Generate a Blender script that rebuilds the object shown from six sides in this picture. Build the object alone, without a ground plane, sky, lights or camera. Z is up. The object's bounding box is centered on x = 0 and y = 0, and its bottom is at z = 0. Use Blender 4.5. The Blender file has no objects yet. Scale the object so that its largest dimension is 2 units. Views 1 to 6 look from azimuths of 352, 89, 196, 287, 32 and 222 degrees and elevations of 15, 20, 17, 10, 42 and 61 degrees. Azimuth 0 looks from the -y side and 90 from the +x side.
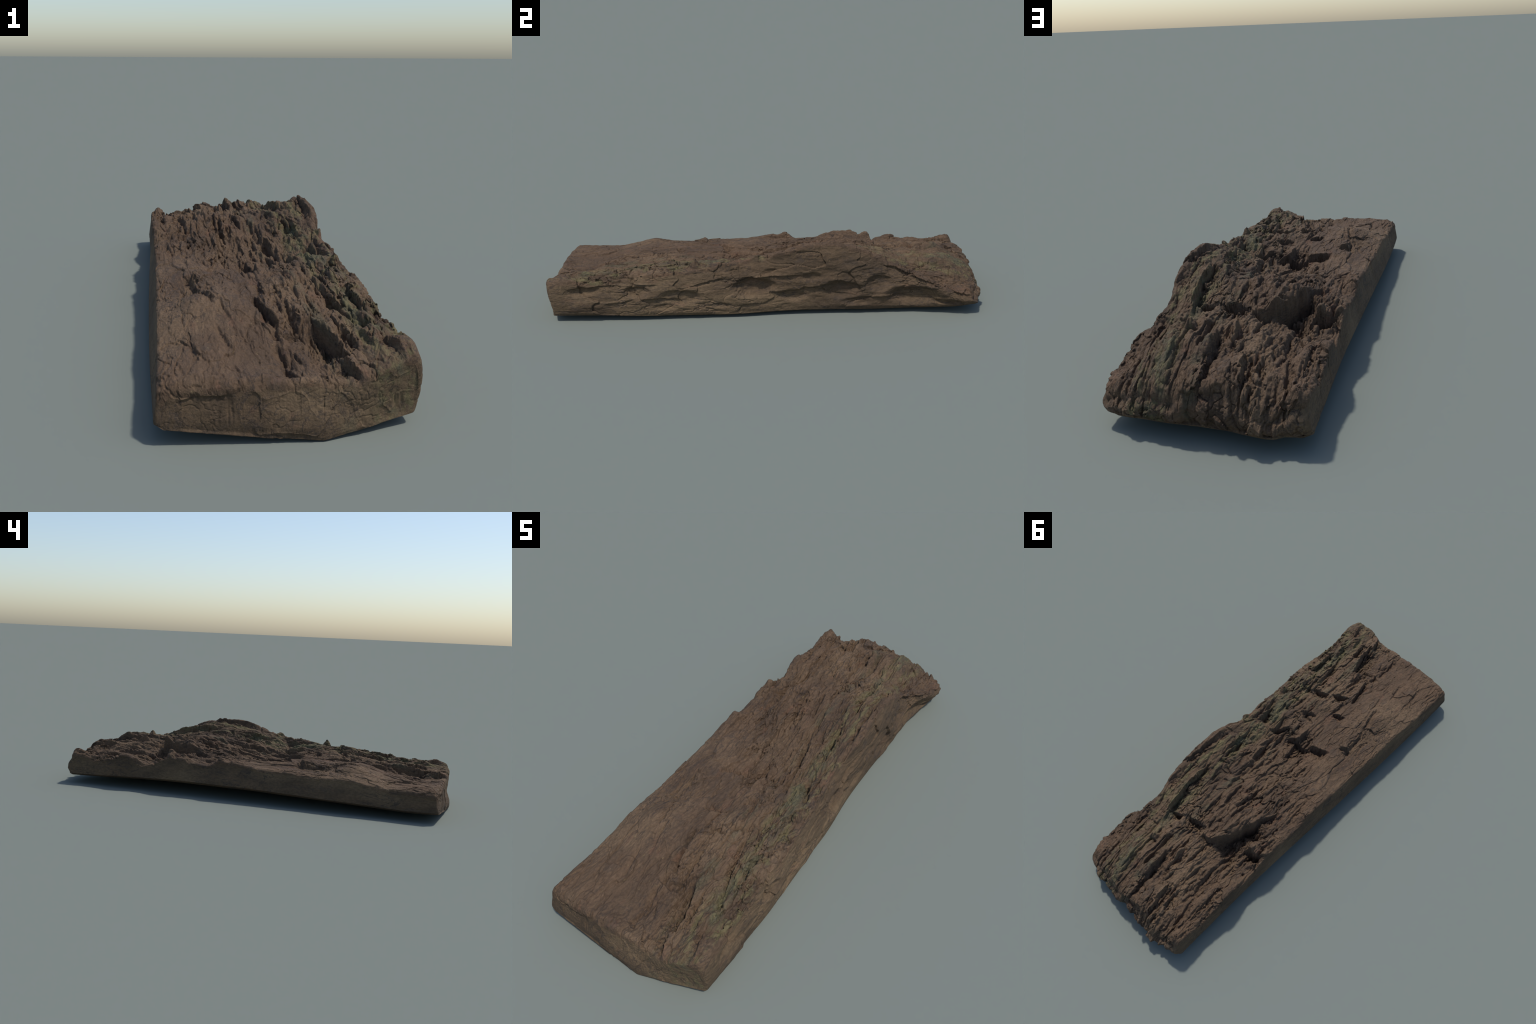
"""A long weathered slab of old wood: split and sawn on the sides, deeply eroded
along the grain on top, broken at the back end, lying on a slightly keeled underside."""
import bpy
import numpy as np

# --------------------------------------------------------------------------
# resolution of the six-sided grid that is bent into the slab
NX, NY, NZ = 400, 1280, 100
COARSE = 25          # the underside is only this fine across
rng = np.random.default_rng(417)

# --------------------------------------------------------------------------
# small numerical helpers
def hermite(xs, ys, x):
    """Smooth curve through hand-placed control points."""
    xs = np.asarray(xs, float)
    ys = np.asarray(ys, float)
    m = np.gradient(ys, xs)
    x = np.clip(x, xs[0], xs[-1])
    i = np.clip(np.searchsorted(xs, x) - 1, 0, len(xs) - 2)
    h = xs[i + 1] - xs[i]
    t = (x - xs[i]) / h
    return ((2*t**3 - 3*t**2 + 1)*ys[i] + (t**3 - 2*t**2 + t)*h*m[i]
            + (3*t**2 - 2*t**3)*ys[i + 1] + (t**3 - t**2)*h*m[i + 1])


def smooth(a, b, x):
    t = np.clip((x - a) / (b - a), 0, 1)
    return t*t*(3 - 2*t)


def hash3(ix, iy, iz, seed):
    h = (ix.astype(np.uint32)*np.uint32(374761393) + iy.astype(np.uint32)*np.uint32(668265263)
         + iz.astype(np.uint32)*np.uint32(2147483647) + np.uint32((seed*974634777 + 12345) & 0xFFFFFFFF))
    h = (h ^ (h >> np.uint32(13)))*np.uint32(1274126177)
    h = (h ^ (h >> np.uint32(16)))*np.uint32(2246822519)
    return h ^ (h >> np.uint32(15))


def unit(h):
    return h.astype(np.float32)/np.float32(4294967295.0)


def perlin(x, y, z, seed):
    """Gradient noise, about -1..1."""
    x, y, z = (np.asarray(a, np.float32) for a in np.broadcast_arrays(x, y, z))
    fx, fy, fz = np.floor(x), np.floor(y), np.floor(z)
    ix, iy, iz = fx.astype(np.int64), fy.astype(np.int64), fz.astype(np.int64)
    dx, dy, dz = x - fx, y - fy, z - fz
    f = lambda t: t*t*t*(t*(t*6 - 15) + 10)
    u, v, w = f(dx), f(dy), f(dz)
    out = 0
    for a in (0, 1):
        for b in (0, 1):
            for c in (0, 1):
                h = hash3(ix + a, iy + b, iz + c, seed)
                gx = (h & np.uint32(1023)).astype(np.float32)/511.5 - 1
                gy = ((h >> np.uint32(10)) & np.uint32(1023)).astype(np.float32)/511.5 - 1
                gz = ((h >> np.uint32(20)) & np.uint32(1023)).astype(np.float32)/511.5 - 1
                g = gx*(dx - a) + gy*(dy - b) + gz*(dz - c)
                out = out + g*(u if a else 1 - u)*(v if b else 1 - v)*(w if c else 1 - w)
    return out*1.3


def fbm(x, y, z, seed, octaves=4, gain=.5, ridged=False):
    out, amp, tot = 0, 1.0, 0
    for k in range(octaves):
        n = perlin(x*2**k, y*2**k, z*2**k, seed + 17*k)
        if ridged:
            n = 1 - 2*np.abs(n)
        out = out + amp*n
        tot += amp
        amp *= gain
    return out/tot


def cells(x, y, seed):
    """Cell noise in the plane: distance to nearest point, to the second, random id of the cell."""
    fx, fy = np.floor(x), np.floor(y)
    d1 = np.full(x.shape, 9.0, np.float32)
    d2 = d1.copy()
    cid = np.zeros(x.shape, np.float32)
    for a in (-1, 0, 1):
        for b in (-1, 0, 1):
            ix, iy = (fx + a).astype(np.int64), (fy + b).astype(np.int64)
            h = hash3(ix, iy, ix*0, seed)
            px = fx + a + unit(h)
            py = fy + b + unit(hash3(ix, iy, ix*0 + 7, seed))
            d = np.hypot(px - x, py - y).astype(np.float32)
            near = d < d1
            d2 = np.where(near, d1, np.minimum(d2, d))
            cid = np.where(near, unit(hash3(ix, iy, ix*0 + 13, seed)), cid)
            d1 = np.where(near, d, d1)
    return d1, d2, cid


# --------------------------------------------------------------------------
# THE SLAB'S BIG SHAPE: cross-sections of the top at stations along the grain
ACROSS = np.array([-.30, -.20, -.10, 0, .10, .20, .285])
SECTIONS = {
    -.97: (.150, .155, .152, .145, .137, .160, .183),
    -.88: (.148, .156, .139, .131, .143, .175, .198),
    -.75: (.138, .168, .162, .155, .168, .180, .192),
    -.55: (.161, .195, .205, .193, .194, .206, .218),
    -.40: (.162, .186, .200, .197, .209, .222, .228),
    -.25: (.165, .191, .192, .190, .205, .226, .240),
    -.10: (.171, .177, .172, .160, .178, .222, .262),
    .05: (.180, .182, .180, .181, .208, .256, .310),
    .20: (.165, .190, .206, .216, .238, .285, .343),
    .35: (.185, .205, .235, .239, .256, .293, .339),
    .50: (.150, .140, .200, .212, .233, .258, .272),
    .65: (.158, .164, .192, .210, .215, .207, .186),
    .80: (.142, .163, .191, .208, .211, .184, .121),
    .92: (.157, .153, .175, .180, .168, .140, .100),
    .98: (.152, .130, .152, .158, .140, .110, .077),
}
STATIONS = sorted(SECTIONS)


def top_height(x, y):
    c = np.stack([hermite(STATIONS, [SECTIONS[k][j] for k in STATIONS], y)
                  for j in range(len(ACROSS))], -1)
    m = np.gradient(c, ACROSS, axis=-1)
    x = np.clip(x, ACROSS[0], ACROSS[-1])
    i = np.clip(np.searchsorted(ACROSS, x) - 1, 0, len(ACROSS) - 2)
    pick = lambda a, j: np.take_along_axis(a, j[..., None], -1)[..., 0]
    h = ACROSS[i + 1] - ACROSS[i]
    t = (x - ACROSS[i])/h
    return ((2*t**3 - 3*t**2 + 1)*pick(c, i) + (t**3 - 2*t**2 + t)*h*pick(m, i)
            + (3*t**2 - 2*t**3)*pick(c, i + 1) + (t**3 - t**2)*h*pick(m, i + 1))


def left_edge(y, w):        # x of the sawn side, w = 0 at the bottom .. 1 at the top
    low = hermite([-1, -.6, -.2, .2, .6, 1], [-.324, -.331, -.330, -.324, -.316, -.319], y)
    high = hermite([-1, -.85, -.4, 0, .4, .8, 1], [-.318, -.315, -.306, -.302, -.301, -.306, -.304], y)
    return low + (high - low)*smooth(-.2, 1.1, w)


def right_edge(y, w):       # x of the split side
    low = hermite([-1, -.75, -.6, -.33, -.1, .07, .26, .46, .65, .76, .88, 1],
                  [.314, .314, .316, .304, .300, .286, .282, .282, .280, .286, .286, .278], y)
    mid = hermite([-1, -.75, -.6, -.33, -.1, .07, .26, .46, .65, .76, .88, 1],
                  [.328, .318, .320, .310, .300, .290, .294, .294, .294, .312, .332, .322], y)
    high = hermite([-1, -.75, -.6, -.42, -.28, -.1, .1, .27, .44, .57, .65, .73, .81, .88, 1],
                   [.324, .304, .304, .300, .296, .280, .292, .290, .278, .268, .287, .317, .336, .336, .328], y)
    a = (1 - w)*(1 - 2*w)
    b = 4*w*(1 - w)
    c = w*(2*w - 1)
    return a*low + b*mid + c*high - .0095


def bottom_height(x, y):
    zl = hermite([-1, -.87, -.7, -.4, 0, .4, .8, 1], [.045, .037, .043, .053, .065, .062, .044, .034], y)
    zk = hermite([-1, -.5, 0, .5, 1], [0, .003, .006, .014, .041], y)
    zr = hermite([-1, -.7, -.5, -.14, .1, .6, .8, .9, 1], [.03, .026, .019, .017, .021, .020, .026, .035, .046], y)
    k = .073
    tl = np.clip((k - x)/(k + .32), 0, 1)
    tr = np.clip((x - k)/(.31 - k), 0, 1)
    return zk + (zl - zk)*tl**1.15 + (zr - zk)*tr


def front_end(x, w):
    low = np.interp(x, [-.33, -.1, .073, .2, .32], [-.974, -.990, -1.0, -.974, -.944])
    high = hermite([-.33, -.1, .02, .14, .2, .32], [-.966, -.978, -.974, -.976, -.982, -.962], x)
    return low + (high - low)*smooth(.1, 1.15, w)


def back_end(x, w):
    plan = hermite([-.33, -.28, -.245, -.23, -.155, -.08, 0, .13, .2, .27, .33],
                   [.966, .974, .978, .990, .992, .980, .974, .972, .964, .955, .930], x)
    return plan + .004 - .014*smooth(.35, 0, w) - .022*smooth(.55, 1.05, w)


# --------------------------------------------------------------------------
# EROSION OF THE TOP.  A scarp is a broken step: travelling from (x0, y0) to (x1, y1)
# the ground on the left-hand side lies lower.  Across the grain the splinters break
# facing the sawn side, along it they break facing the broken end.
# (x0, y0, x1, y1, drop on the low side, width of the hollow, rise of the lip, width of the lip)
SCARPS = [
    # big cave behind the sawn edge, and its hollow at the back
    (-.180, .215, -.148, .36, .045, .05, .004, .06),
    (-.165, .31, -.102, .500, .080, .065, .018, .07),
    (-.110, .500, -.035, .520, .038, .05, .014, .05),
    (-.285, .395, -.215, .425, .060, .035, .010, .05),
    # long hollow beside the high ridge
    (.192, .28, .172, .545, .042, .030, .010, .04),
    (.100, .520, .150, .545, .035, .030, .004, .03),
    (.010, .490, .075, .510, .045, .030, .006, .03),
    # transverse break in the middle
    (-.125, -.215, -.050, -.185, .048, .035, .008, .05),
    (-.050, -.170, .060, -.148, .038, .040, .006, .05),
    (.100, -.180, .150, -.120, .038, .030, .010, .04),
    # second transverse break further forward
    (-.055, -.425, -.010, -.405, .035, .020, .004, .03),
    (.010, -.525, .060, -.490, .034, .024, .010, .03),
    (.090, -.470, .150, -.440, .042, .028, .006, .03),
    (.060, -.330, .110, -.300, .026, .028, .004, .03),
    # grain-long scarps of the front half
    (.152, -.860, .108, -.705, .060, .042, .012, .05),
    (.176, -.850, .165, -.760, .040, .022, .006, .02),
    (.012, -.690, -.030, -.530, .034, .018, .008, .04),
    (.012, -.860, -.008, -.770, .016, .022, .004, .03),
    (.020, -.930, .000, -.860, .018, .018, .002, .03),
    (.155, -.965, .135, -.890, .034, .030, .012, .03),
    (-.150, -.565, -.170, -.450, .014, .045, .010, .06),
    (-.180, -.420, -.200, -.280, .016, .050, .010, .06),
    (-.205, -.300, -.165, -.275, .018, .035, .008, .03),
    (-.125, -.800, -.150, -.690, .009, .014, .004, .03),
    (-.212, -.850, -.222, -.770, .008, .012, .003, .02),
    (-.110, -.660, -.130, -.560, .007, .012, .003, .03),
    (.062, -.720, .055, -.560, .016, .020, .006, .03),
    (.190, -.640, .168, -.480, .022, .022, .010, .03),
    (.250, -.680, .236, -.520, .026, .022, .012, .03),
    (.262, -.940, .245, -.860, .020, .018, .008, .02),
    (.215, -.870, .200, -.800, .018, .014, .004, .02),
    # middle
    (.228, -.190, .212, -.110, .042, .030, .016, .03),
    (.152, -.210, .140, -.130, .026, .024, .008, .03),
    (.020, -.230, .005, -.060, .022, .028, .010, .04),
    (.108, -.020, .098, .070, .040, .030, .012, .04),
    (.086, .08, .078, .20, .020, .020, .010, .03),
    (.186, .06, .176, .18, .034, .026, .008, .03),
    (.262, .10, .258, .33, .030, .016, .004, .02),
    (.020, .24, .010, .34, .022, .024, .012, .04),
    (.205, -.02, .196, .10, .020, .020, .008, .03),
    (-.155, .120, -.165, .215, .014, .022, .004, .03),
    (-.246, .13, -.252, .195, .016, .016, .002, .02),
    # back part: long parallel furrows
    (-.020, .63, -.028, .715, .032, .026, .012, .05),
    (.032, .70, .010, .83, .034, .028, .020, .05),
    (.020, .80, .005, .93, .030, .024, .006, .03),
    (.085, .62, .060, .80, .018, .024, .010, .04),
    (.130, .70, .118, .90, .014, .020, .008, .03),
    (-.085, .80, -.112, .96, .038, .030, .008, .04),
    (-.128, .80, -.150, .88, .028, .022, .004, .03),
    (-.165, .58, -.182, .72, .018, .028, .006, .03),
    (-.205, .77, -.235, .95, .013, .022, .005, .03),
    (-.060, .56, -.070, .66, .020, .024, .008, .03),
    (.165, .62, .150, .78, .012, .016, .004, .03),
    (.205, .78, .178, .95, .014, .016, .004, .03),
    (.250, .80, .235, .95, .016, .018, .004, .03),
]
# single lumps standing proud: (x, y, half width, half length, height)
LUMPS = [
    (.281, -.048, .014, .020, .042), (.255, -.315, .012, .016, .034), (.285, -.13, .016, .05, .010),
    (-.283, .375, .020, .030, .018), (-.278, .448, .012, .014, .028), (-.285, .11, .018, .035, .020),
    (.030, .775, .018, .035, .018), (-.012, .655, .018, .025, .020), (-.190, -.52, .045, .07, .016),
    (.15, .56, .020, .015, .014), (.125, .68, .014, .016, .030), (-.265, .945, .030, .04, .014),
    (.0, .43, .025, .05, .012), (.10, -.42, .03, .03, .010), (-.235, .40, .020, .020, .018),
    (-.090, .490, .020, .030, .028), (-.285, .64, .020, .05, .012), (.262, -.90, .025, .03, .010),
    (-.288, .515, .030, .050, -.024), (-.198, .965, .030, .060, -.036), (.100, .975, .030, .040, -.020),
    (.215, -.04, .020, .03, .012), (-.10, .44, .02, .05, .016), (.09, .40, .03, .06, .010),
]


def roughness(x, y):
    """Where the top is eroded: 1 on the back and right parts, low on the smooth front left."""
    calm = smooth(.06, -.10, x)*smooth(.05, -.25, y)
    rim = smooth(-.17, -.26, x)*smooth(.35, .10, y)
    ridge = smooth(.24, .29, x)*smooth(-.2, .05, y)*smooth(.6, .4, y)
    front = smooth(-.86, -.93, y)
    return np.clip(1 - .68*calm - .35*rim - .6*ridge - .45*front, .34, 1)


def add_scarps(x, y, h, scarps, wobble):
    ys = y[:, NX//2]
    for (x0, y0, x1, y1, drop, wl, lip, wr) in scarps:
        lo, hi = min(y0, y1) - .10, max(y0, y1) + .10
        a, b = np.searchsorted(ys, lo), np.searchsorted(ys, hi)
        if b - a < 2:
            continue
        px, py = x[a:b], y[a:b]
        length = np.hypot(x1 - x0, y1 - y0)
        ux, uy = (x1 - x0)/length, (y1 - y0)/length
        along = (px - x0)*ux + (py - y0)*uy
        wb, wf = wobble[0][a:b], wobble[1][a:b]
        d = (px - x0)*uy - (py - y0)*ux + wb*min(.018, .6*wl) + wf*min(.0035, .2*wl)   # + : right, high side
        ease = min(.035, .35*length)
        along = along + .6*ease*wf + .5*ease*wb
        fade = smooth(-ease, ease, along)*smooth(length + ease*.6, length - ease*.6, along)
        step = smooth(-.004, .004, d)
        low = -drop*np.exp(-np.abs(np.minimum(d, 0)/(wl*(1 + .6*wb)))**1.4)*(1 + .35*wf)
        high = lip*np.exp(-np.maximum(d, 0)/wr)
        h[a:b] += fade*(low*(1 - step) + high*step)
    return h


def strata(x, y, period, seed):
    """Splinters tilted like roof tiles: saw-tooth across the grain, broken into lengths."""
    warp = fbm(x*6, y*1.6, 0*x, seed, 3)
    d1, d2, cid = cells(x*7 + .6*warp, y*3.4 + warp, seed + 5)
    s = (x + .02*y)/period + 1.5*warp + 1.2*cid
    f = s - np.floor(s)
    edge = .14
    tooth = np.where(f < edge, smooth(0, edge, f), 1 - smooth(edge, 1.0, f)**.9)
    strength = .35 + .65*unit(hash3(np.floor(s).astype(np.int64), (cid*997).astype(np.int64),
                                    np.zeros(s.shape, np.int64), seed + 9))
    return (tooth - .4)*strength


def flakes(a, b, fa, fb, amp, seed):
    """Little plates, each at its own level and tilt, with ragged broken edges."""
    wa = fbm(a*fa*.7, b*fb*.7, 0*a, seed + 1, 3, .6)
    wb = fbm(a*fa*.7, b*fb*.7, 0*a + 5, seed + 2, 3, .6)
    p, q = a*fa + .8*wa, b*fb + .8*wb
    d1, d2, cid = cells(p, q, seed)
    tilt = (cid*7.13) % 1.0 - .5
    lean = (cid*13.7) % 1.0
    return amp*((cid - .5)*.9 + tilt*d1*.8 - .25*smooth(.10, 0, d2 - d1)*lean)


def erode_top(x, y):
    rough = roughness(x, y)
    wob = fbm(x*24, y*16, 0*x, 31, 3)
    ragged = fbm(x*90, y*60, 0*x, 37, 2, .6)
    h = top_height(x, y)
    h = add_scarps(x, y, h, SCARPS, (wob, ragged))
    for (cx, cy, ax, ay, up) in LUMPS:
        r = ((np.abs(x - cx + .006*wob)/ax)**2.5 + (np.abs(y - cy + .010*wob)/ay)**2.5)
        h += up*np.exp(-r)
    # chance splinters along the grain, denser where the wood is eroded
    chance = []
    while len(chance) < 520:
        cx, cy = rng.uniform(-.29, .29), rng.uniform(-.95, .96)
        r = float(roughness(np.array([cx]), np.array([cy]))[0])
        if rng.random() > r**1.5:
            continue
        ln = rng.uniform(.02, .11)
        dr = rng.uniform(.003, .014)*(.35 + .65*r)
        if rng.random() < .2:       # across the grain
            ln *= .5
            chance.append((cx, cy, cx + ln, cy + ln*rng.uniform(-.3, .5), dr, .014, dr*.3, .02))
        else:
            sl = rng.normal(-.08, .10)
            chance.append((cx, cy, cx + ln*sl, cy + ln, dr, rng.uniform(.006, .018),
                           dr*rng.uniform(.1, .8), rng.uniform(.01, .03)))
    h = add_scarps(x, y, h, chance, (wob, ragged))
    h += rough*(.009*strata(x, y, .085, 51) + .0045*strata(x, y, .034, 77))
    h += .010*rough*fbm(x*17 + .5*wob, y*8, 0*x, 95, 3, .5)
    h += (.010 + .003*rough)*fbm(x*10 + .4*wob, y*5, 0*x, 90, 3)
    h += .0030*rough*fbm(x*60, y*24, 0*x, 111, 3, .6, True)
    patchy = smooth(-.25, .35, fbm(x*8, y*5, 0*x, 141, 3))      # smooth plates between crumbled patches
    h += (.30 + .70*rough)*((.6 + .6*patchy)*flakes(x, y, 16, 6.5, .017, 131)
                            + (.25 + .8*patchy)*flakes(x, y, 46, 19, .0068, 137)
                            + (.15 + .85*patchy)*flakes(x, y, 100, 46, .0032, 139))
    return h


# --------------------------------------------------------------------------
# HOLLOWS AND CREASES OF THE SPLIT SIDE: (y, z, half length, half height, depth)
SIDE_HOLLOWS = [
    (-.06, .140, .100, .045, .034), (-.57, .135, .060, .028, .018), (.33, .120, .09, .045, .020),
    (-.80, .140, .08, .022, .012), (-.38, .105, .10, .040, .018), (.12, .095, .07, .03, .012),
    (.66, .090, .13, .045, .024), (.50, .150, .06, .04, .018), (.40, .06, .08, .018, .010),
    (.80, .062, .07, .014, .014), (-.20, .06, .05, .014, .006), (-.45, .06, .06, .016, .008),
    (.20, .185, .05, .020, .010), (.02, .205, .04, .016, .006),
]
# ledges: (y0, z0, y1, z1, depth) undercut below a line
SIDE_LEDGES = [
    (.52, .225, .92, .090, .016), (-.10, .185, .14, .195, .014), (.28, .165, .42, .140, .012),
    (-.86, .155, -.66, .165, .008), (.36, .215, .42, .110, .010), (-.60, .175, -.48, .165, .007),
    (.42, .085, .62, .085, .008), (-.35, .15, -.18, .19, .008), (.15, .13, .30, .15, .008),
    (-.05, .10, .10, .125, .007), (-.72, .08, -.58, .10, .006), (.60, .12, .72, .10, .007),
]


def split_side_relief(y, z):
    wob = fbm(y*16, z*26, 0*y, 201, 3)
    out = np.zeros_like(y)
    for (cy, cz, ay, az, dep) in SIDE_HOLLOWS:
        r = np.sqrt(((y - cy + .012*wob)/ay)**2 + ((z - cz + .008*wob)/az)**2)
        out -= dep*smooth(1.15, .45, r)
    for (y0, z0, y1, z1, dep) in SIDE_LEDGES:
        ln = np.hypot(y1 - y0, z1 - z0)
        uy, uz = (y1 - y0)/ln, (z1 - z0)/ln
        al = (y - y0)*uy + (z - z0)*uz
        d = (z - z0)*uy - (y - y0)*uz + .009*wob
        fade = smooth(-.02, .03, al)*smooth(ln + .02, ln - .03, al)
        out += fade*np.where(d < 0, -.8*dep*np.exp(np.minimum(d, 0)/.030)*smooth(0, -.006, d),
                             .35*dep*np.exp(-np.maximum(d, 0)/.02))
    out += .016*fbm(y*5, z*10, 0*y, 211, 3)
    # flaky layers
    warp = fbm(y*5, z*9, 0*y, 221, 3)
    _, _, cid = cells(y*8 + warp, z*16 + warp, 223)
    s = z/.045 + 1.8*warp + .8*cid
    f = s - np.floor(s)
    out += .0015*(np.where(f < .2, f/.2, 1 - (f - .2)/.8) - .45)
    out += flakes(z, y, 13, 5, .009, 231) + .5*smooth(-.1, .4, warp)*flakes(z, y, 45, 18, .008, 237) + .005
    return out


# --------------------------------------------------------------------------
# build the six sides of the grid as one closed surface
def build_points():
    u = np.linspace(0, 1, NX + 1)
    v = np.linspace(0, 1, NY + 1)
    w = np.linspace(0, 1, NZ + 1)
    P = []           # box coordinates
    grids = {}
    count = 0

    def add(U, V, W):
        nonlocal count
        P.append(np.stack([U.ravel(), V.ravel(), W.ravel()], -1))
        ids = np.arange(count, count + U.size).reshape(U.shape)
        count += U.size
        return ids

    U, V = np.meshgrid(u, v)
    grids['top'] = add(U, V, np.ones_like(U))
    grids['bottom'] = add(U, V, np.zeros_like(U))
    # sides own only their inner rows, borders are shared
    wi = w[1:-1]
    W, V2 = np.meshgrid(wi, v, indexing='ij')
    left = add(np.zeros_like(W), V2, W)
    right = add(np.ones_like(W), V2, W)
    W, U2 = np.meshgrid(wi, u[1:-1], indexing='ij')
    front = add(U2, np.zeros_like(W), W)
    back = add(U2, np.ones_like(W), W)
    T, B = grids['top'], grids['bottom']
    grids['left'] = np.vstack([B[:, 0][None], left, T[:, 0][None]])
    grids['right'] = np.vstack([B[:, -1][None], right, T[:, -1][None]])
    f = np.hstack([left[:, :1], front, right[:, :1]])
    b = np.hstack([left[:, -1:], back, right[:, -1:]])
    grids['front'] = np.vstack([B[0][None], f, T[0][None]])
    grids['back'] = np.vstack([B[-1][None], b, T[-1][None]])
    return np.concatenate(P), grids


def quads(g, flip):
    a, b, c, d = g[:-1, :-1], g[:-1, 1:], g[1:, 1:], g[1:, :-1]
    q = np.stack([a, b, c, d] if not flip else [a, d, c, b], -1).reshape(-1, 4)
    return q


def round_drop(d, r):
    t = 1 - np.clip(d/r, 0, 1)
    return r*(1 - np.sqrt(np.maximum(1 - t*t, 0)))


def plan(U, V, W):
    y0 = -.96 + 1.93*V
    xl, xr = left_edge(y0, W), right_edge(y0, W)
    x = xl + U*(xr - xl)
    yf, yb = front_end(x, W), back_end(x, W)
    y = yf + V*(yb - yf)
    # the upright corners are rounded
    inset = round_drop(V*1.93, .014) + round_drop((1 - V)*1.93, .022)
    x = x + inset*(1 - 2*U)
    return x, y


def shape(BX, grids):
    U, V, W = BX[:, 0], BX[:, 1], BX[:, 2]
    x, y = plan(U, V, W)
    T = grids['top']
    tx, ty = x[T], y[T]
    ht = erode_top(tx, ty)
    dl, dr = tx - tx[:, :1], tx[:, -1:] - tx
    df, db = ty - ty[:1], ty[-1:] - ty
    rl = .014 + .016*smooth(-.6, -.95, ty)
    rr = .030 - .018*smooth(.5, .8, ty)
    ht -= round_drop(dl, rl) + round_drop(dr, rr)
    brow = .5 + .8*fbm(tx*9, 0*ty, 0*tx, 341, 3)
    ht -= round_drop(df, (.022 + .020*smooth(.1, -.3, tx))*np.clip(brow + .4, .4, 1.6)) + round_drop(db, .030 + .02*fbm(tx*12, 0*ty, 0*tx, 347, 2))
    hb = bottom_height(tx, ty)
    hb += round_drop(dl, .010) + .4*round_drop(db, .02)
    hb += .003*fbm(tx*9, ty*4, 0*tx, 301, 3)
    ht = np.maximum(ht, hb + .02)
    # z for every point: bilinear look-up by box coordinates (points keep U, V of their column)
    iu, iv = np.rint(U*NX).astype(int), np.rint(V*NY).astype(int)
    z = hb[iv, iu] + W*(ht[iv, iu] - hb[iv, iu])
    P = np.stack([x, y, z], -1)
    # split side: the relief runs on a little over its upper edge
    ids = np.nonzero(U > .93)[0]
    fade = smooth(.93, 1, U[ids])*smooth(0, .05, V[ids])*smooth(1, .97, V[ids])*smooth(0, .10, W[ids])
    P[ids, 0] += fade*split_side_relief(P[ids, 1], P[ids, 2])
    # sawn side: a low, slow undulation
    ids = np.nonzero(U < .06)[0]
    fade = smooth(.06, 0, U[ids])*smooth(0, .1, W[ids])
    P[ids, 0] += fade*.005*fbm(P[ids, 1]*7, P[ids, 2]*10, 0*ids, 311, 3)
    # broken end: furrows run out over it, the rim is ragged
    ids = np.nonzero(V > .965)[0]
    fade = smooth(.965, 1, V[ids])*smooth(0, .10, W[ids])*smooth(0, .03, U[ids])*smooth(1, .97, U[ids])
    ex, ez = P[ids, 0], P[ids, 2]
    P[ids, 1] += fade*(.018*fbm(ex*20, ez*5, 0*ids, 321, 3) + flakes(ex, ez, 26, 14, .018, 325)
                       + .006*fbm(ex*55, ez*25, 0*ids, 322, 3) - .004)
    # sawn front: hewn facets, shallow steps and upright cracks
    ids = np.nonzero(V < .02)[0]
    fade = smooth(.02, 0, V[ids])*smooth(0, .08, W[ids])*smooth(0, .03, U[ids])*smooth(1, .97, U[ids])
    ex, ez = P[ids, 0], P[ids, 2]
    cr = fbm(ex*16, ez*2, 0*ids, 338, 2)
    P[ids, 1] += fade*(.008*fbm(ex*7, ez*12, 0*ids, 332, 3) + flakes(ex, ez, 9, 11, .007, 331)
                       + .0012*fbm(ex*60, ez*40, 0*ids, 335, 3) + .004*smooth(.030, 0, np.abs(cr))*smooth(.1, .4, fbm(ex*9, ez*9, 0*ids, 339, 2)))
    return P


def coarse_underside(g):
    """Long quads below, with a fan of triangles at each end to meet the fine borders."""
    cols = np.arange(0, NX + 1, NX//COARSE)
    q = quads(g[1:-1][:, cols], True)
    tris = []
    for fine, row, flip in ((g[0], g[1], False), (g[-1], g[-2], True)):
        for a, b in zip(cols[:-1], cols[1:]):
            fan = [(row[a], fine[i + 1], fine[i]) for i in range(a, b)] + [(row[a], row[b], fine[b])]
            tris += [t[::-1] for t in fan] if flip else fan
    tris = np.array(tris)
    return np.concatenate([q, np.column_stack([tris, tris[:, 2]])])


def make_mesh(name, verts, faces):
    me = bpy.data.meshes.new(name)
    me.vertices.add(len(verts))
    me.vertices.foreach_set('co', np.ascontiguousarray(verts, np.float32).ravel())
    keep = np.ones(faces.shape, bool)
    keep[:, 3] = faces[:, 3] != faces[:, 2]         # triangles repeat their last corner
    corners = faces[keep]
    sizes = keep.sum(1)
    me.loops.add(len(corners))
    me.loops.foreach_set('vertex_index', np.ascontiguousarray(corners, np.int32))
    me.polygons.add(len(faces))
    me.polygons.foreach_set('loop_start', (np.cumsum(sizes) - sizes).astype(np.int32))
    me.update(calc_edges=True)
    me.polygons.foreach_set('use_smooth', np.ones(len(faces), bool))
    return me


def vertex_normals(verts, faces):
    p = verts[faces]
    n = np.cross(p[:, 2] - p[:, 0], p[:, 3] - p[:, 1])
    out = np.zeros_like(verts)
    for k in range(4):
        for a in range(3):
            out[:, a] += np.bincount(faces[:, k], n[:, a], len(verts))
    return out/np.maximum(np.linalg.norm(out, axis=1, keepdims=True), 1e-12)


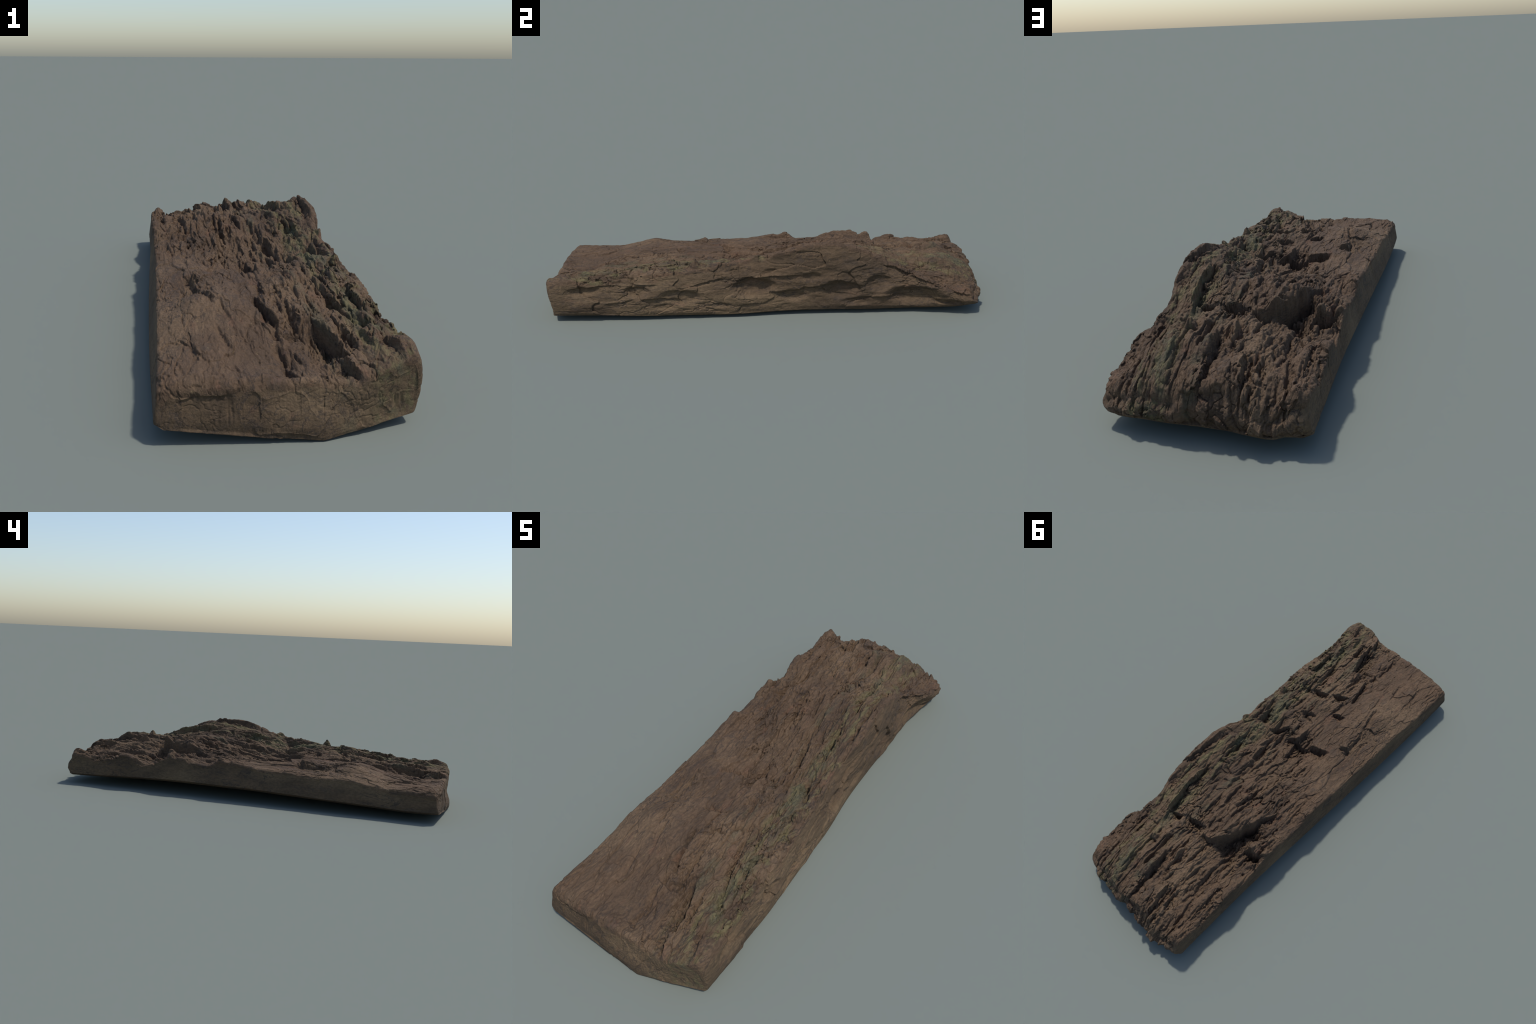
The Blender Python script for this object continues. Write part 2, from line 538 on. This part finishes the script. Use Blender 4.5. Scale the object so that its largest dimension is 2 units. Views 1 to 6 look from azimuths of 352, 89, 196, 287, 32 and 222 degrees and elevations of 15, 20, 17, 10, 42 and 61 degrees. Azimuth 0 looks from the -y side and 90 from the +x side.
def fine_relief(P, N, BX, grids):
    """Crumbs, fibres and small cracks, pushed out along the surface normal."""
    x, y, z = P.T
    amp = np.full(len(P), .35)
    amp[grids['top'].ravel()] = np.clip(roughness(P[grids['top'].ravel(), 0], P[grids['top'].ravel(), 1]), .55, 1)
    side = np.unique(grids['right'][1:-1])
    amp[side] = .50
    amp[np.unique(grids['left'][1:-1])] = .14
    amp[np.unique(grids['front'][1:-1])] = .22
    amp[np.unique(grids['back'][1:-1])] = .95
    work = np.ones(len(P), bool)
    work[grids['bottom'][4:-4, 4:-4].ravel()] = False
    k = np.nonzero(work)[0]
    a, xs, ys, zs = amp[k], x[k], y[k], z[k]
    wx = fbm(xs*14, ys*8, zs*14, 401, 2)
    d = .0060*fbm(xs*36 + wx, ys*19, zs*36 + wx, 402, 4, .58)*(.6 + .5*wx)
    crack = fbm(xs*26 + .9*wx, ys*8 + .5*wx, zs*26, 403, 3, .55)
    d -= .0075*smooth(.07, 0, np.abs(crack))*smooth(-.2, .3, fbm(xs*6, ys*4, zs*6, 404, 2))
    d += .0016*fbm(xs*120, ys*60, zs*120, 405, 2, .6, True)
    out = P.copy()
    out[k] += N[k]*(a*d)[:, None]
    return out


# --------------------------------------------------------------------------
# MATERIAL: dark brown decayed wood, rust and ochre flecks, grey-green lichen bands
def wood_material(name, lichen, flecks, grain, tint=(1, 1, 1)):
    mat = bpy.data.materials.new(name)
    mat.use_nodes = True
    nt = mat.node_tree
    nt.nodes.clear()
    L = nt.links.new

    def node(kind, **kw):
        n = nt.nodes.new(kind)
        for k, val in kw.items():
            setattr(n, k, val)
        return n

    out = node('ShaderNodeOutputMaterial')
    bsdf = node('ShaderNodeBsdfPrincipled')
    L(bsdf.outputs[0], out.inputs[0])
    tc = node('ShaderNodeTexCoord')
    obj = tc.outputs['Object']

    def mapped(scale):
        m = node('ShaderNodeMapping')
        m.inputs['Scale'].default_value = scale
        L(obj, m.inputs['Vector'])
        return m.outputs[0]

    def noise(scale, freq, detail=4, rough=.55, distortion=0):
        n = node('ShaderNodeTexNoise')
        L(mapped(scale), n.inputs['Vector'])
        n.inputs['Scale'].default_value = freq
        n.inputs['Detail'].default_value = detail
        n.inputs['Roughness'].default_value = rough
        n.inputs['Distortion'].default_value = distortion
        return n.outputs['Fac']

    def ramp(fac, a, b, va=0.0, vb=1.0):
        n = node('ShaderNodeMapRange')
        n.interpolation_type = 'SMOOTHSTEP'
        L(fac, n.inputs['Value'])
        for key, val in (('From Min', a), ('From Max', b), ('To Min', va), ('To Max', vb)):
            n.inputs[key].default_value = val
        return n.outputs[0]

    def math(op, a, b=None):
        n = node('ShaderNodeMath', operation=op)
        for i, val in enumerate((a, b)):
            if val is None:
                continue
            if isinstance(val, (int, float)):
                n.inputs[i].default_value = val
            else:
                L(val, n.inputs[i])
        return n.outputs[0]

    def mix(fac, a, b):
        n = node('ShaderNodeMix', data_type='RGBA')
        if isinstance(fac, (int, float)):
            n.inputs[0].default_value = fac
        else:
            L(fac, n.inputs[0])
        for i, val in ((6, a), (7, b)):
            if isinstance(val, tuple):
                n.inputs[i].default_value = (*val, 1)
            else:
                L(val, n.inputs[i])
        return n.outputs[2]

    shade = lambda c: tuple(a*b for a, b in zip(c, tint))
    brown, pale, dark = shade((.112, .071, .043)), shade((.140, .092, .055)), shade((.080, .052, .033))
    rust, ochre, slate = (.135, .074, .046), (.200, .145, .075), (.064, .047, .035)
    moss, olive = (.086, .083, .050), (.140, .120, .058)
    streak = noise((1, .28, 1), 16, 6, .6, .4)
    col = mix(ramp(streak, .38, .62), dark, brown)
    col = mix(ramp(noise((1, .5, 1), 5, 4), .42, .66), col, pale)
    col = mix(math('MULTIPLY', ramp(noise((1, .3, 1), 22, 5, .6), .58, .70), flecks*.6), col, rust)
    col = mix(math('MULTIPLY', ramp(noise((1, .4, 1), 26, 5, .65, .5), .56, .68), .55), col, slate)
    # lichen bands run with the grain beside the high edge
    sep = node('ShaderNodeSeparateXYZ')
    L(obj, sep.inputs[0])
    X, Y = sep.outputs[0], sep.outputs[1]
    if lichen > 0:
        for centre, width, colour, amount, frq in ((.192, .050, moss, .80, 15), (.250, .028, olive, .75, 30),
                                                   (.080, .030, moss, .45, 18), (.180, .050, olive, .65, 38)):
            # the band drifts from the high edge at the front to the middle at the back
            line = math('ADD', math('MULTIPLY', Y, -.050), centre)
            wander = math('MULTIPLY', math('SUBTRACT', noise((.3, 1, .3), 4, 2), .5), .06)
            off = math('ABSOLUTE', math('SUBTRACT', math('ADD', X, wander), line))
            band = ramp(off, width, width*.25)
            spots = ramp(noise((1, .35, 1), frq, 6, .65), .465, .58)
            col = mix(math('MULTIPLY', math('MULTIPLY', band, spots), amount*lichen), col, colour)
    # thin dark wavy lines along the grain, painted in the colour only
    hair = math('ABSOLUTE', math('SUBTRACT', noise((1, .34, 1), 15, 5, .62, 1.4), .5))
    hair = math('MULTIPLY', ramp(hair, .022, .005), ramp(noise((1, .6, 1), 7, 3), .38, .58))
    col = mix(math('MULTIPLY', hair, .7), col, (.040, .031, .026))
    speck = ramp(noise((1, .6, 1), 70, 3, .6), .66, .74)
    col = mix(math('MULTIPLY', speck, .6*flecks), col, ochre)
    fine = ramp(noise((1, .45, 1), 150, 4, .7), .30, .70, .80, 1.18)
    hsv = node('ShaderNodeHueSaturation')
    L(col, hsv.inputs['Color'])
    L(fine, hsv.inputs['Value'])
    L(hsv.outputs[0], bsdf.inputs['Base Color'])
    bsdf.inputs['Roughness'].default_value = .88
    bsdf.inputs['Specular IOR Level'].default_value = .25
    # fibres and crumbs below the mesh
    h1 = noise((1, .30, 1), 90, 6, .68, .6)
    h2 = noise((1, .6, 1), 260, 4, .65)
    b1 = node('ShaderNodeBump')
    b1.inputs['Strength'].default_value = grain
    b1.inputs['Distance'].default_value = .006
    L(h1, b1.inputs['Height'])
    b2 = node('ShaderNodeBump')
    b2.inputs['Strength'].default_value = grain*.7
    b2.inputs['Distance'].default_value = .002
    L(h2, b2.inputs['Height'])
    L(b1.outputs[0], b2.inputs['Normal'])
    L(b2.outputs[0], bsdf.inputs['Normal'])
    return mat


# --------------------------------------------------------------------------
def main():
    BX, grids = build_points()
    P = shape(BX, grids)
    sides = {
        'weathered_face': quads(grids['top'], False),
        'underside': coarse_underside(grids['bottom']),
        'sawn_side': quads(grids['left'], True),
        'split_side': quads(grids['right'], False),
        'cut_end': quads(grids['front'], False),
        'broken_end': quads(grids['back'], True),
    }
    faces = np.concatenate(list(sides.values()))
    N = vertex_normals(P, faces)
    P = fine_relief(P, N, BX, grids)
    # settle into the frame: centred, standing on z = 0, 2 m long
    lo, hi = P.min(0), P.max(0)
    P[:, 0] = np.clip(P[:, 0], -.3335, .3335)
    P[:, 1] = (P[:, 1] - (lo[1] + hi[1])/2)*(2.0/(hi[1] - lo[1]))
    P[:, 2] -= lo[2]
    N = vertex_normals(P, faces)

    root = bpy.data.objects.new('weathered_wood_slab', None)
    root.empty_display_size = .2
    root['label'] = 'long brown weathered slab of eroded old wood'
    root['category'] = 'wood slab'
    bpy.context.collection.objects.link(root)
    mats = {
        'weathered_face': wood_material('weathered_wood', 1.0, 1.0, .90),
        'broken_end': None,
        'split_side': wood_material('split_wood', 0.0, .5, .65, (.95, .99, .96)),
        'sawn_side': wood_material('sawn_wood', 0.0, .35, .40, (.95, .99, .96)),
    }
    mats['broken_end'] = mats['weathered_face']
    mats['cut_end'] = wood_material('cut_wood', .8, .5, .60, (.95, .99, .96))
    mats['underside'] = mats['sawn_side']
    for name, q in sides.items():
        used, local = np.unique(q, return_inverse=True)
        me = make_mesh(name, P[used], local.reshape(q.shape))
        me.normals_split_custom_set_from_vertices(N[used].astype(np.float32))
        me.materials.append(mats[name])
        ob = bpy.data.objects.new(name, me)
        bpy.context.collection.objects.link(ob)
        ob.parent = root


main()
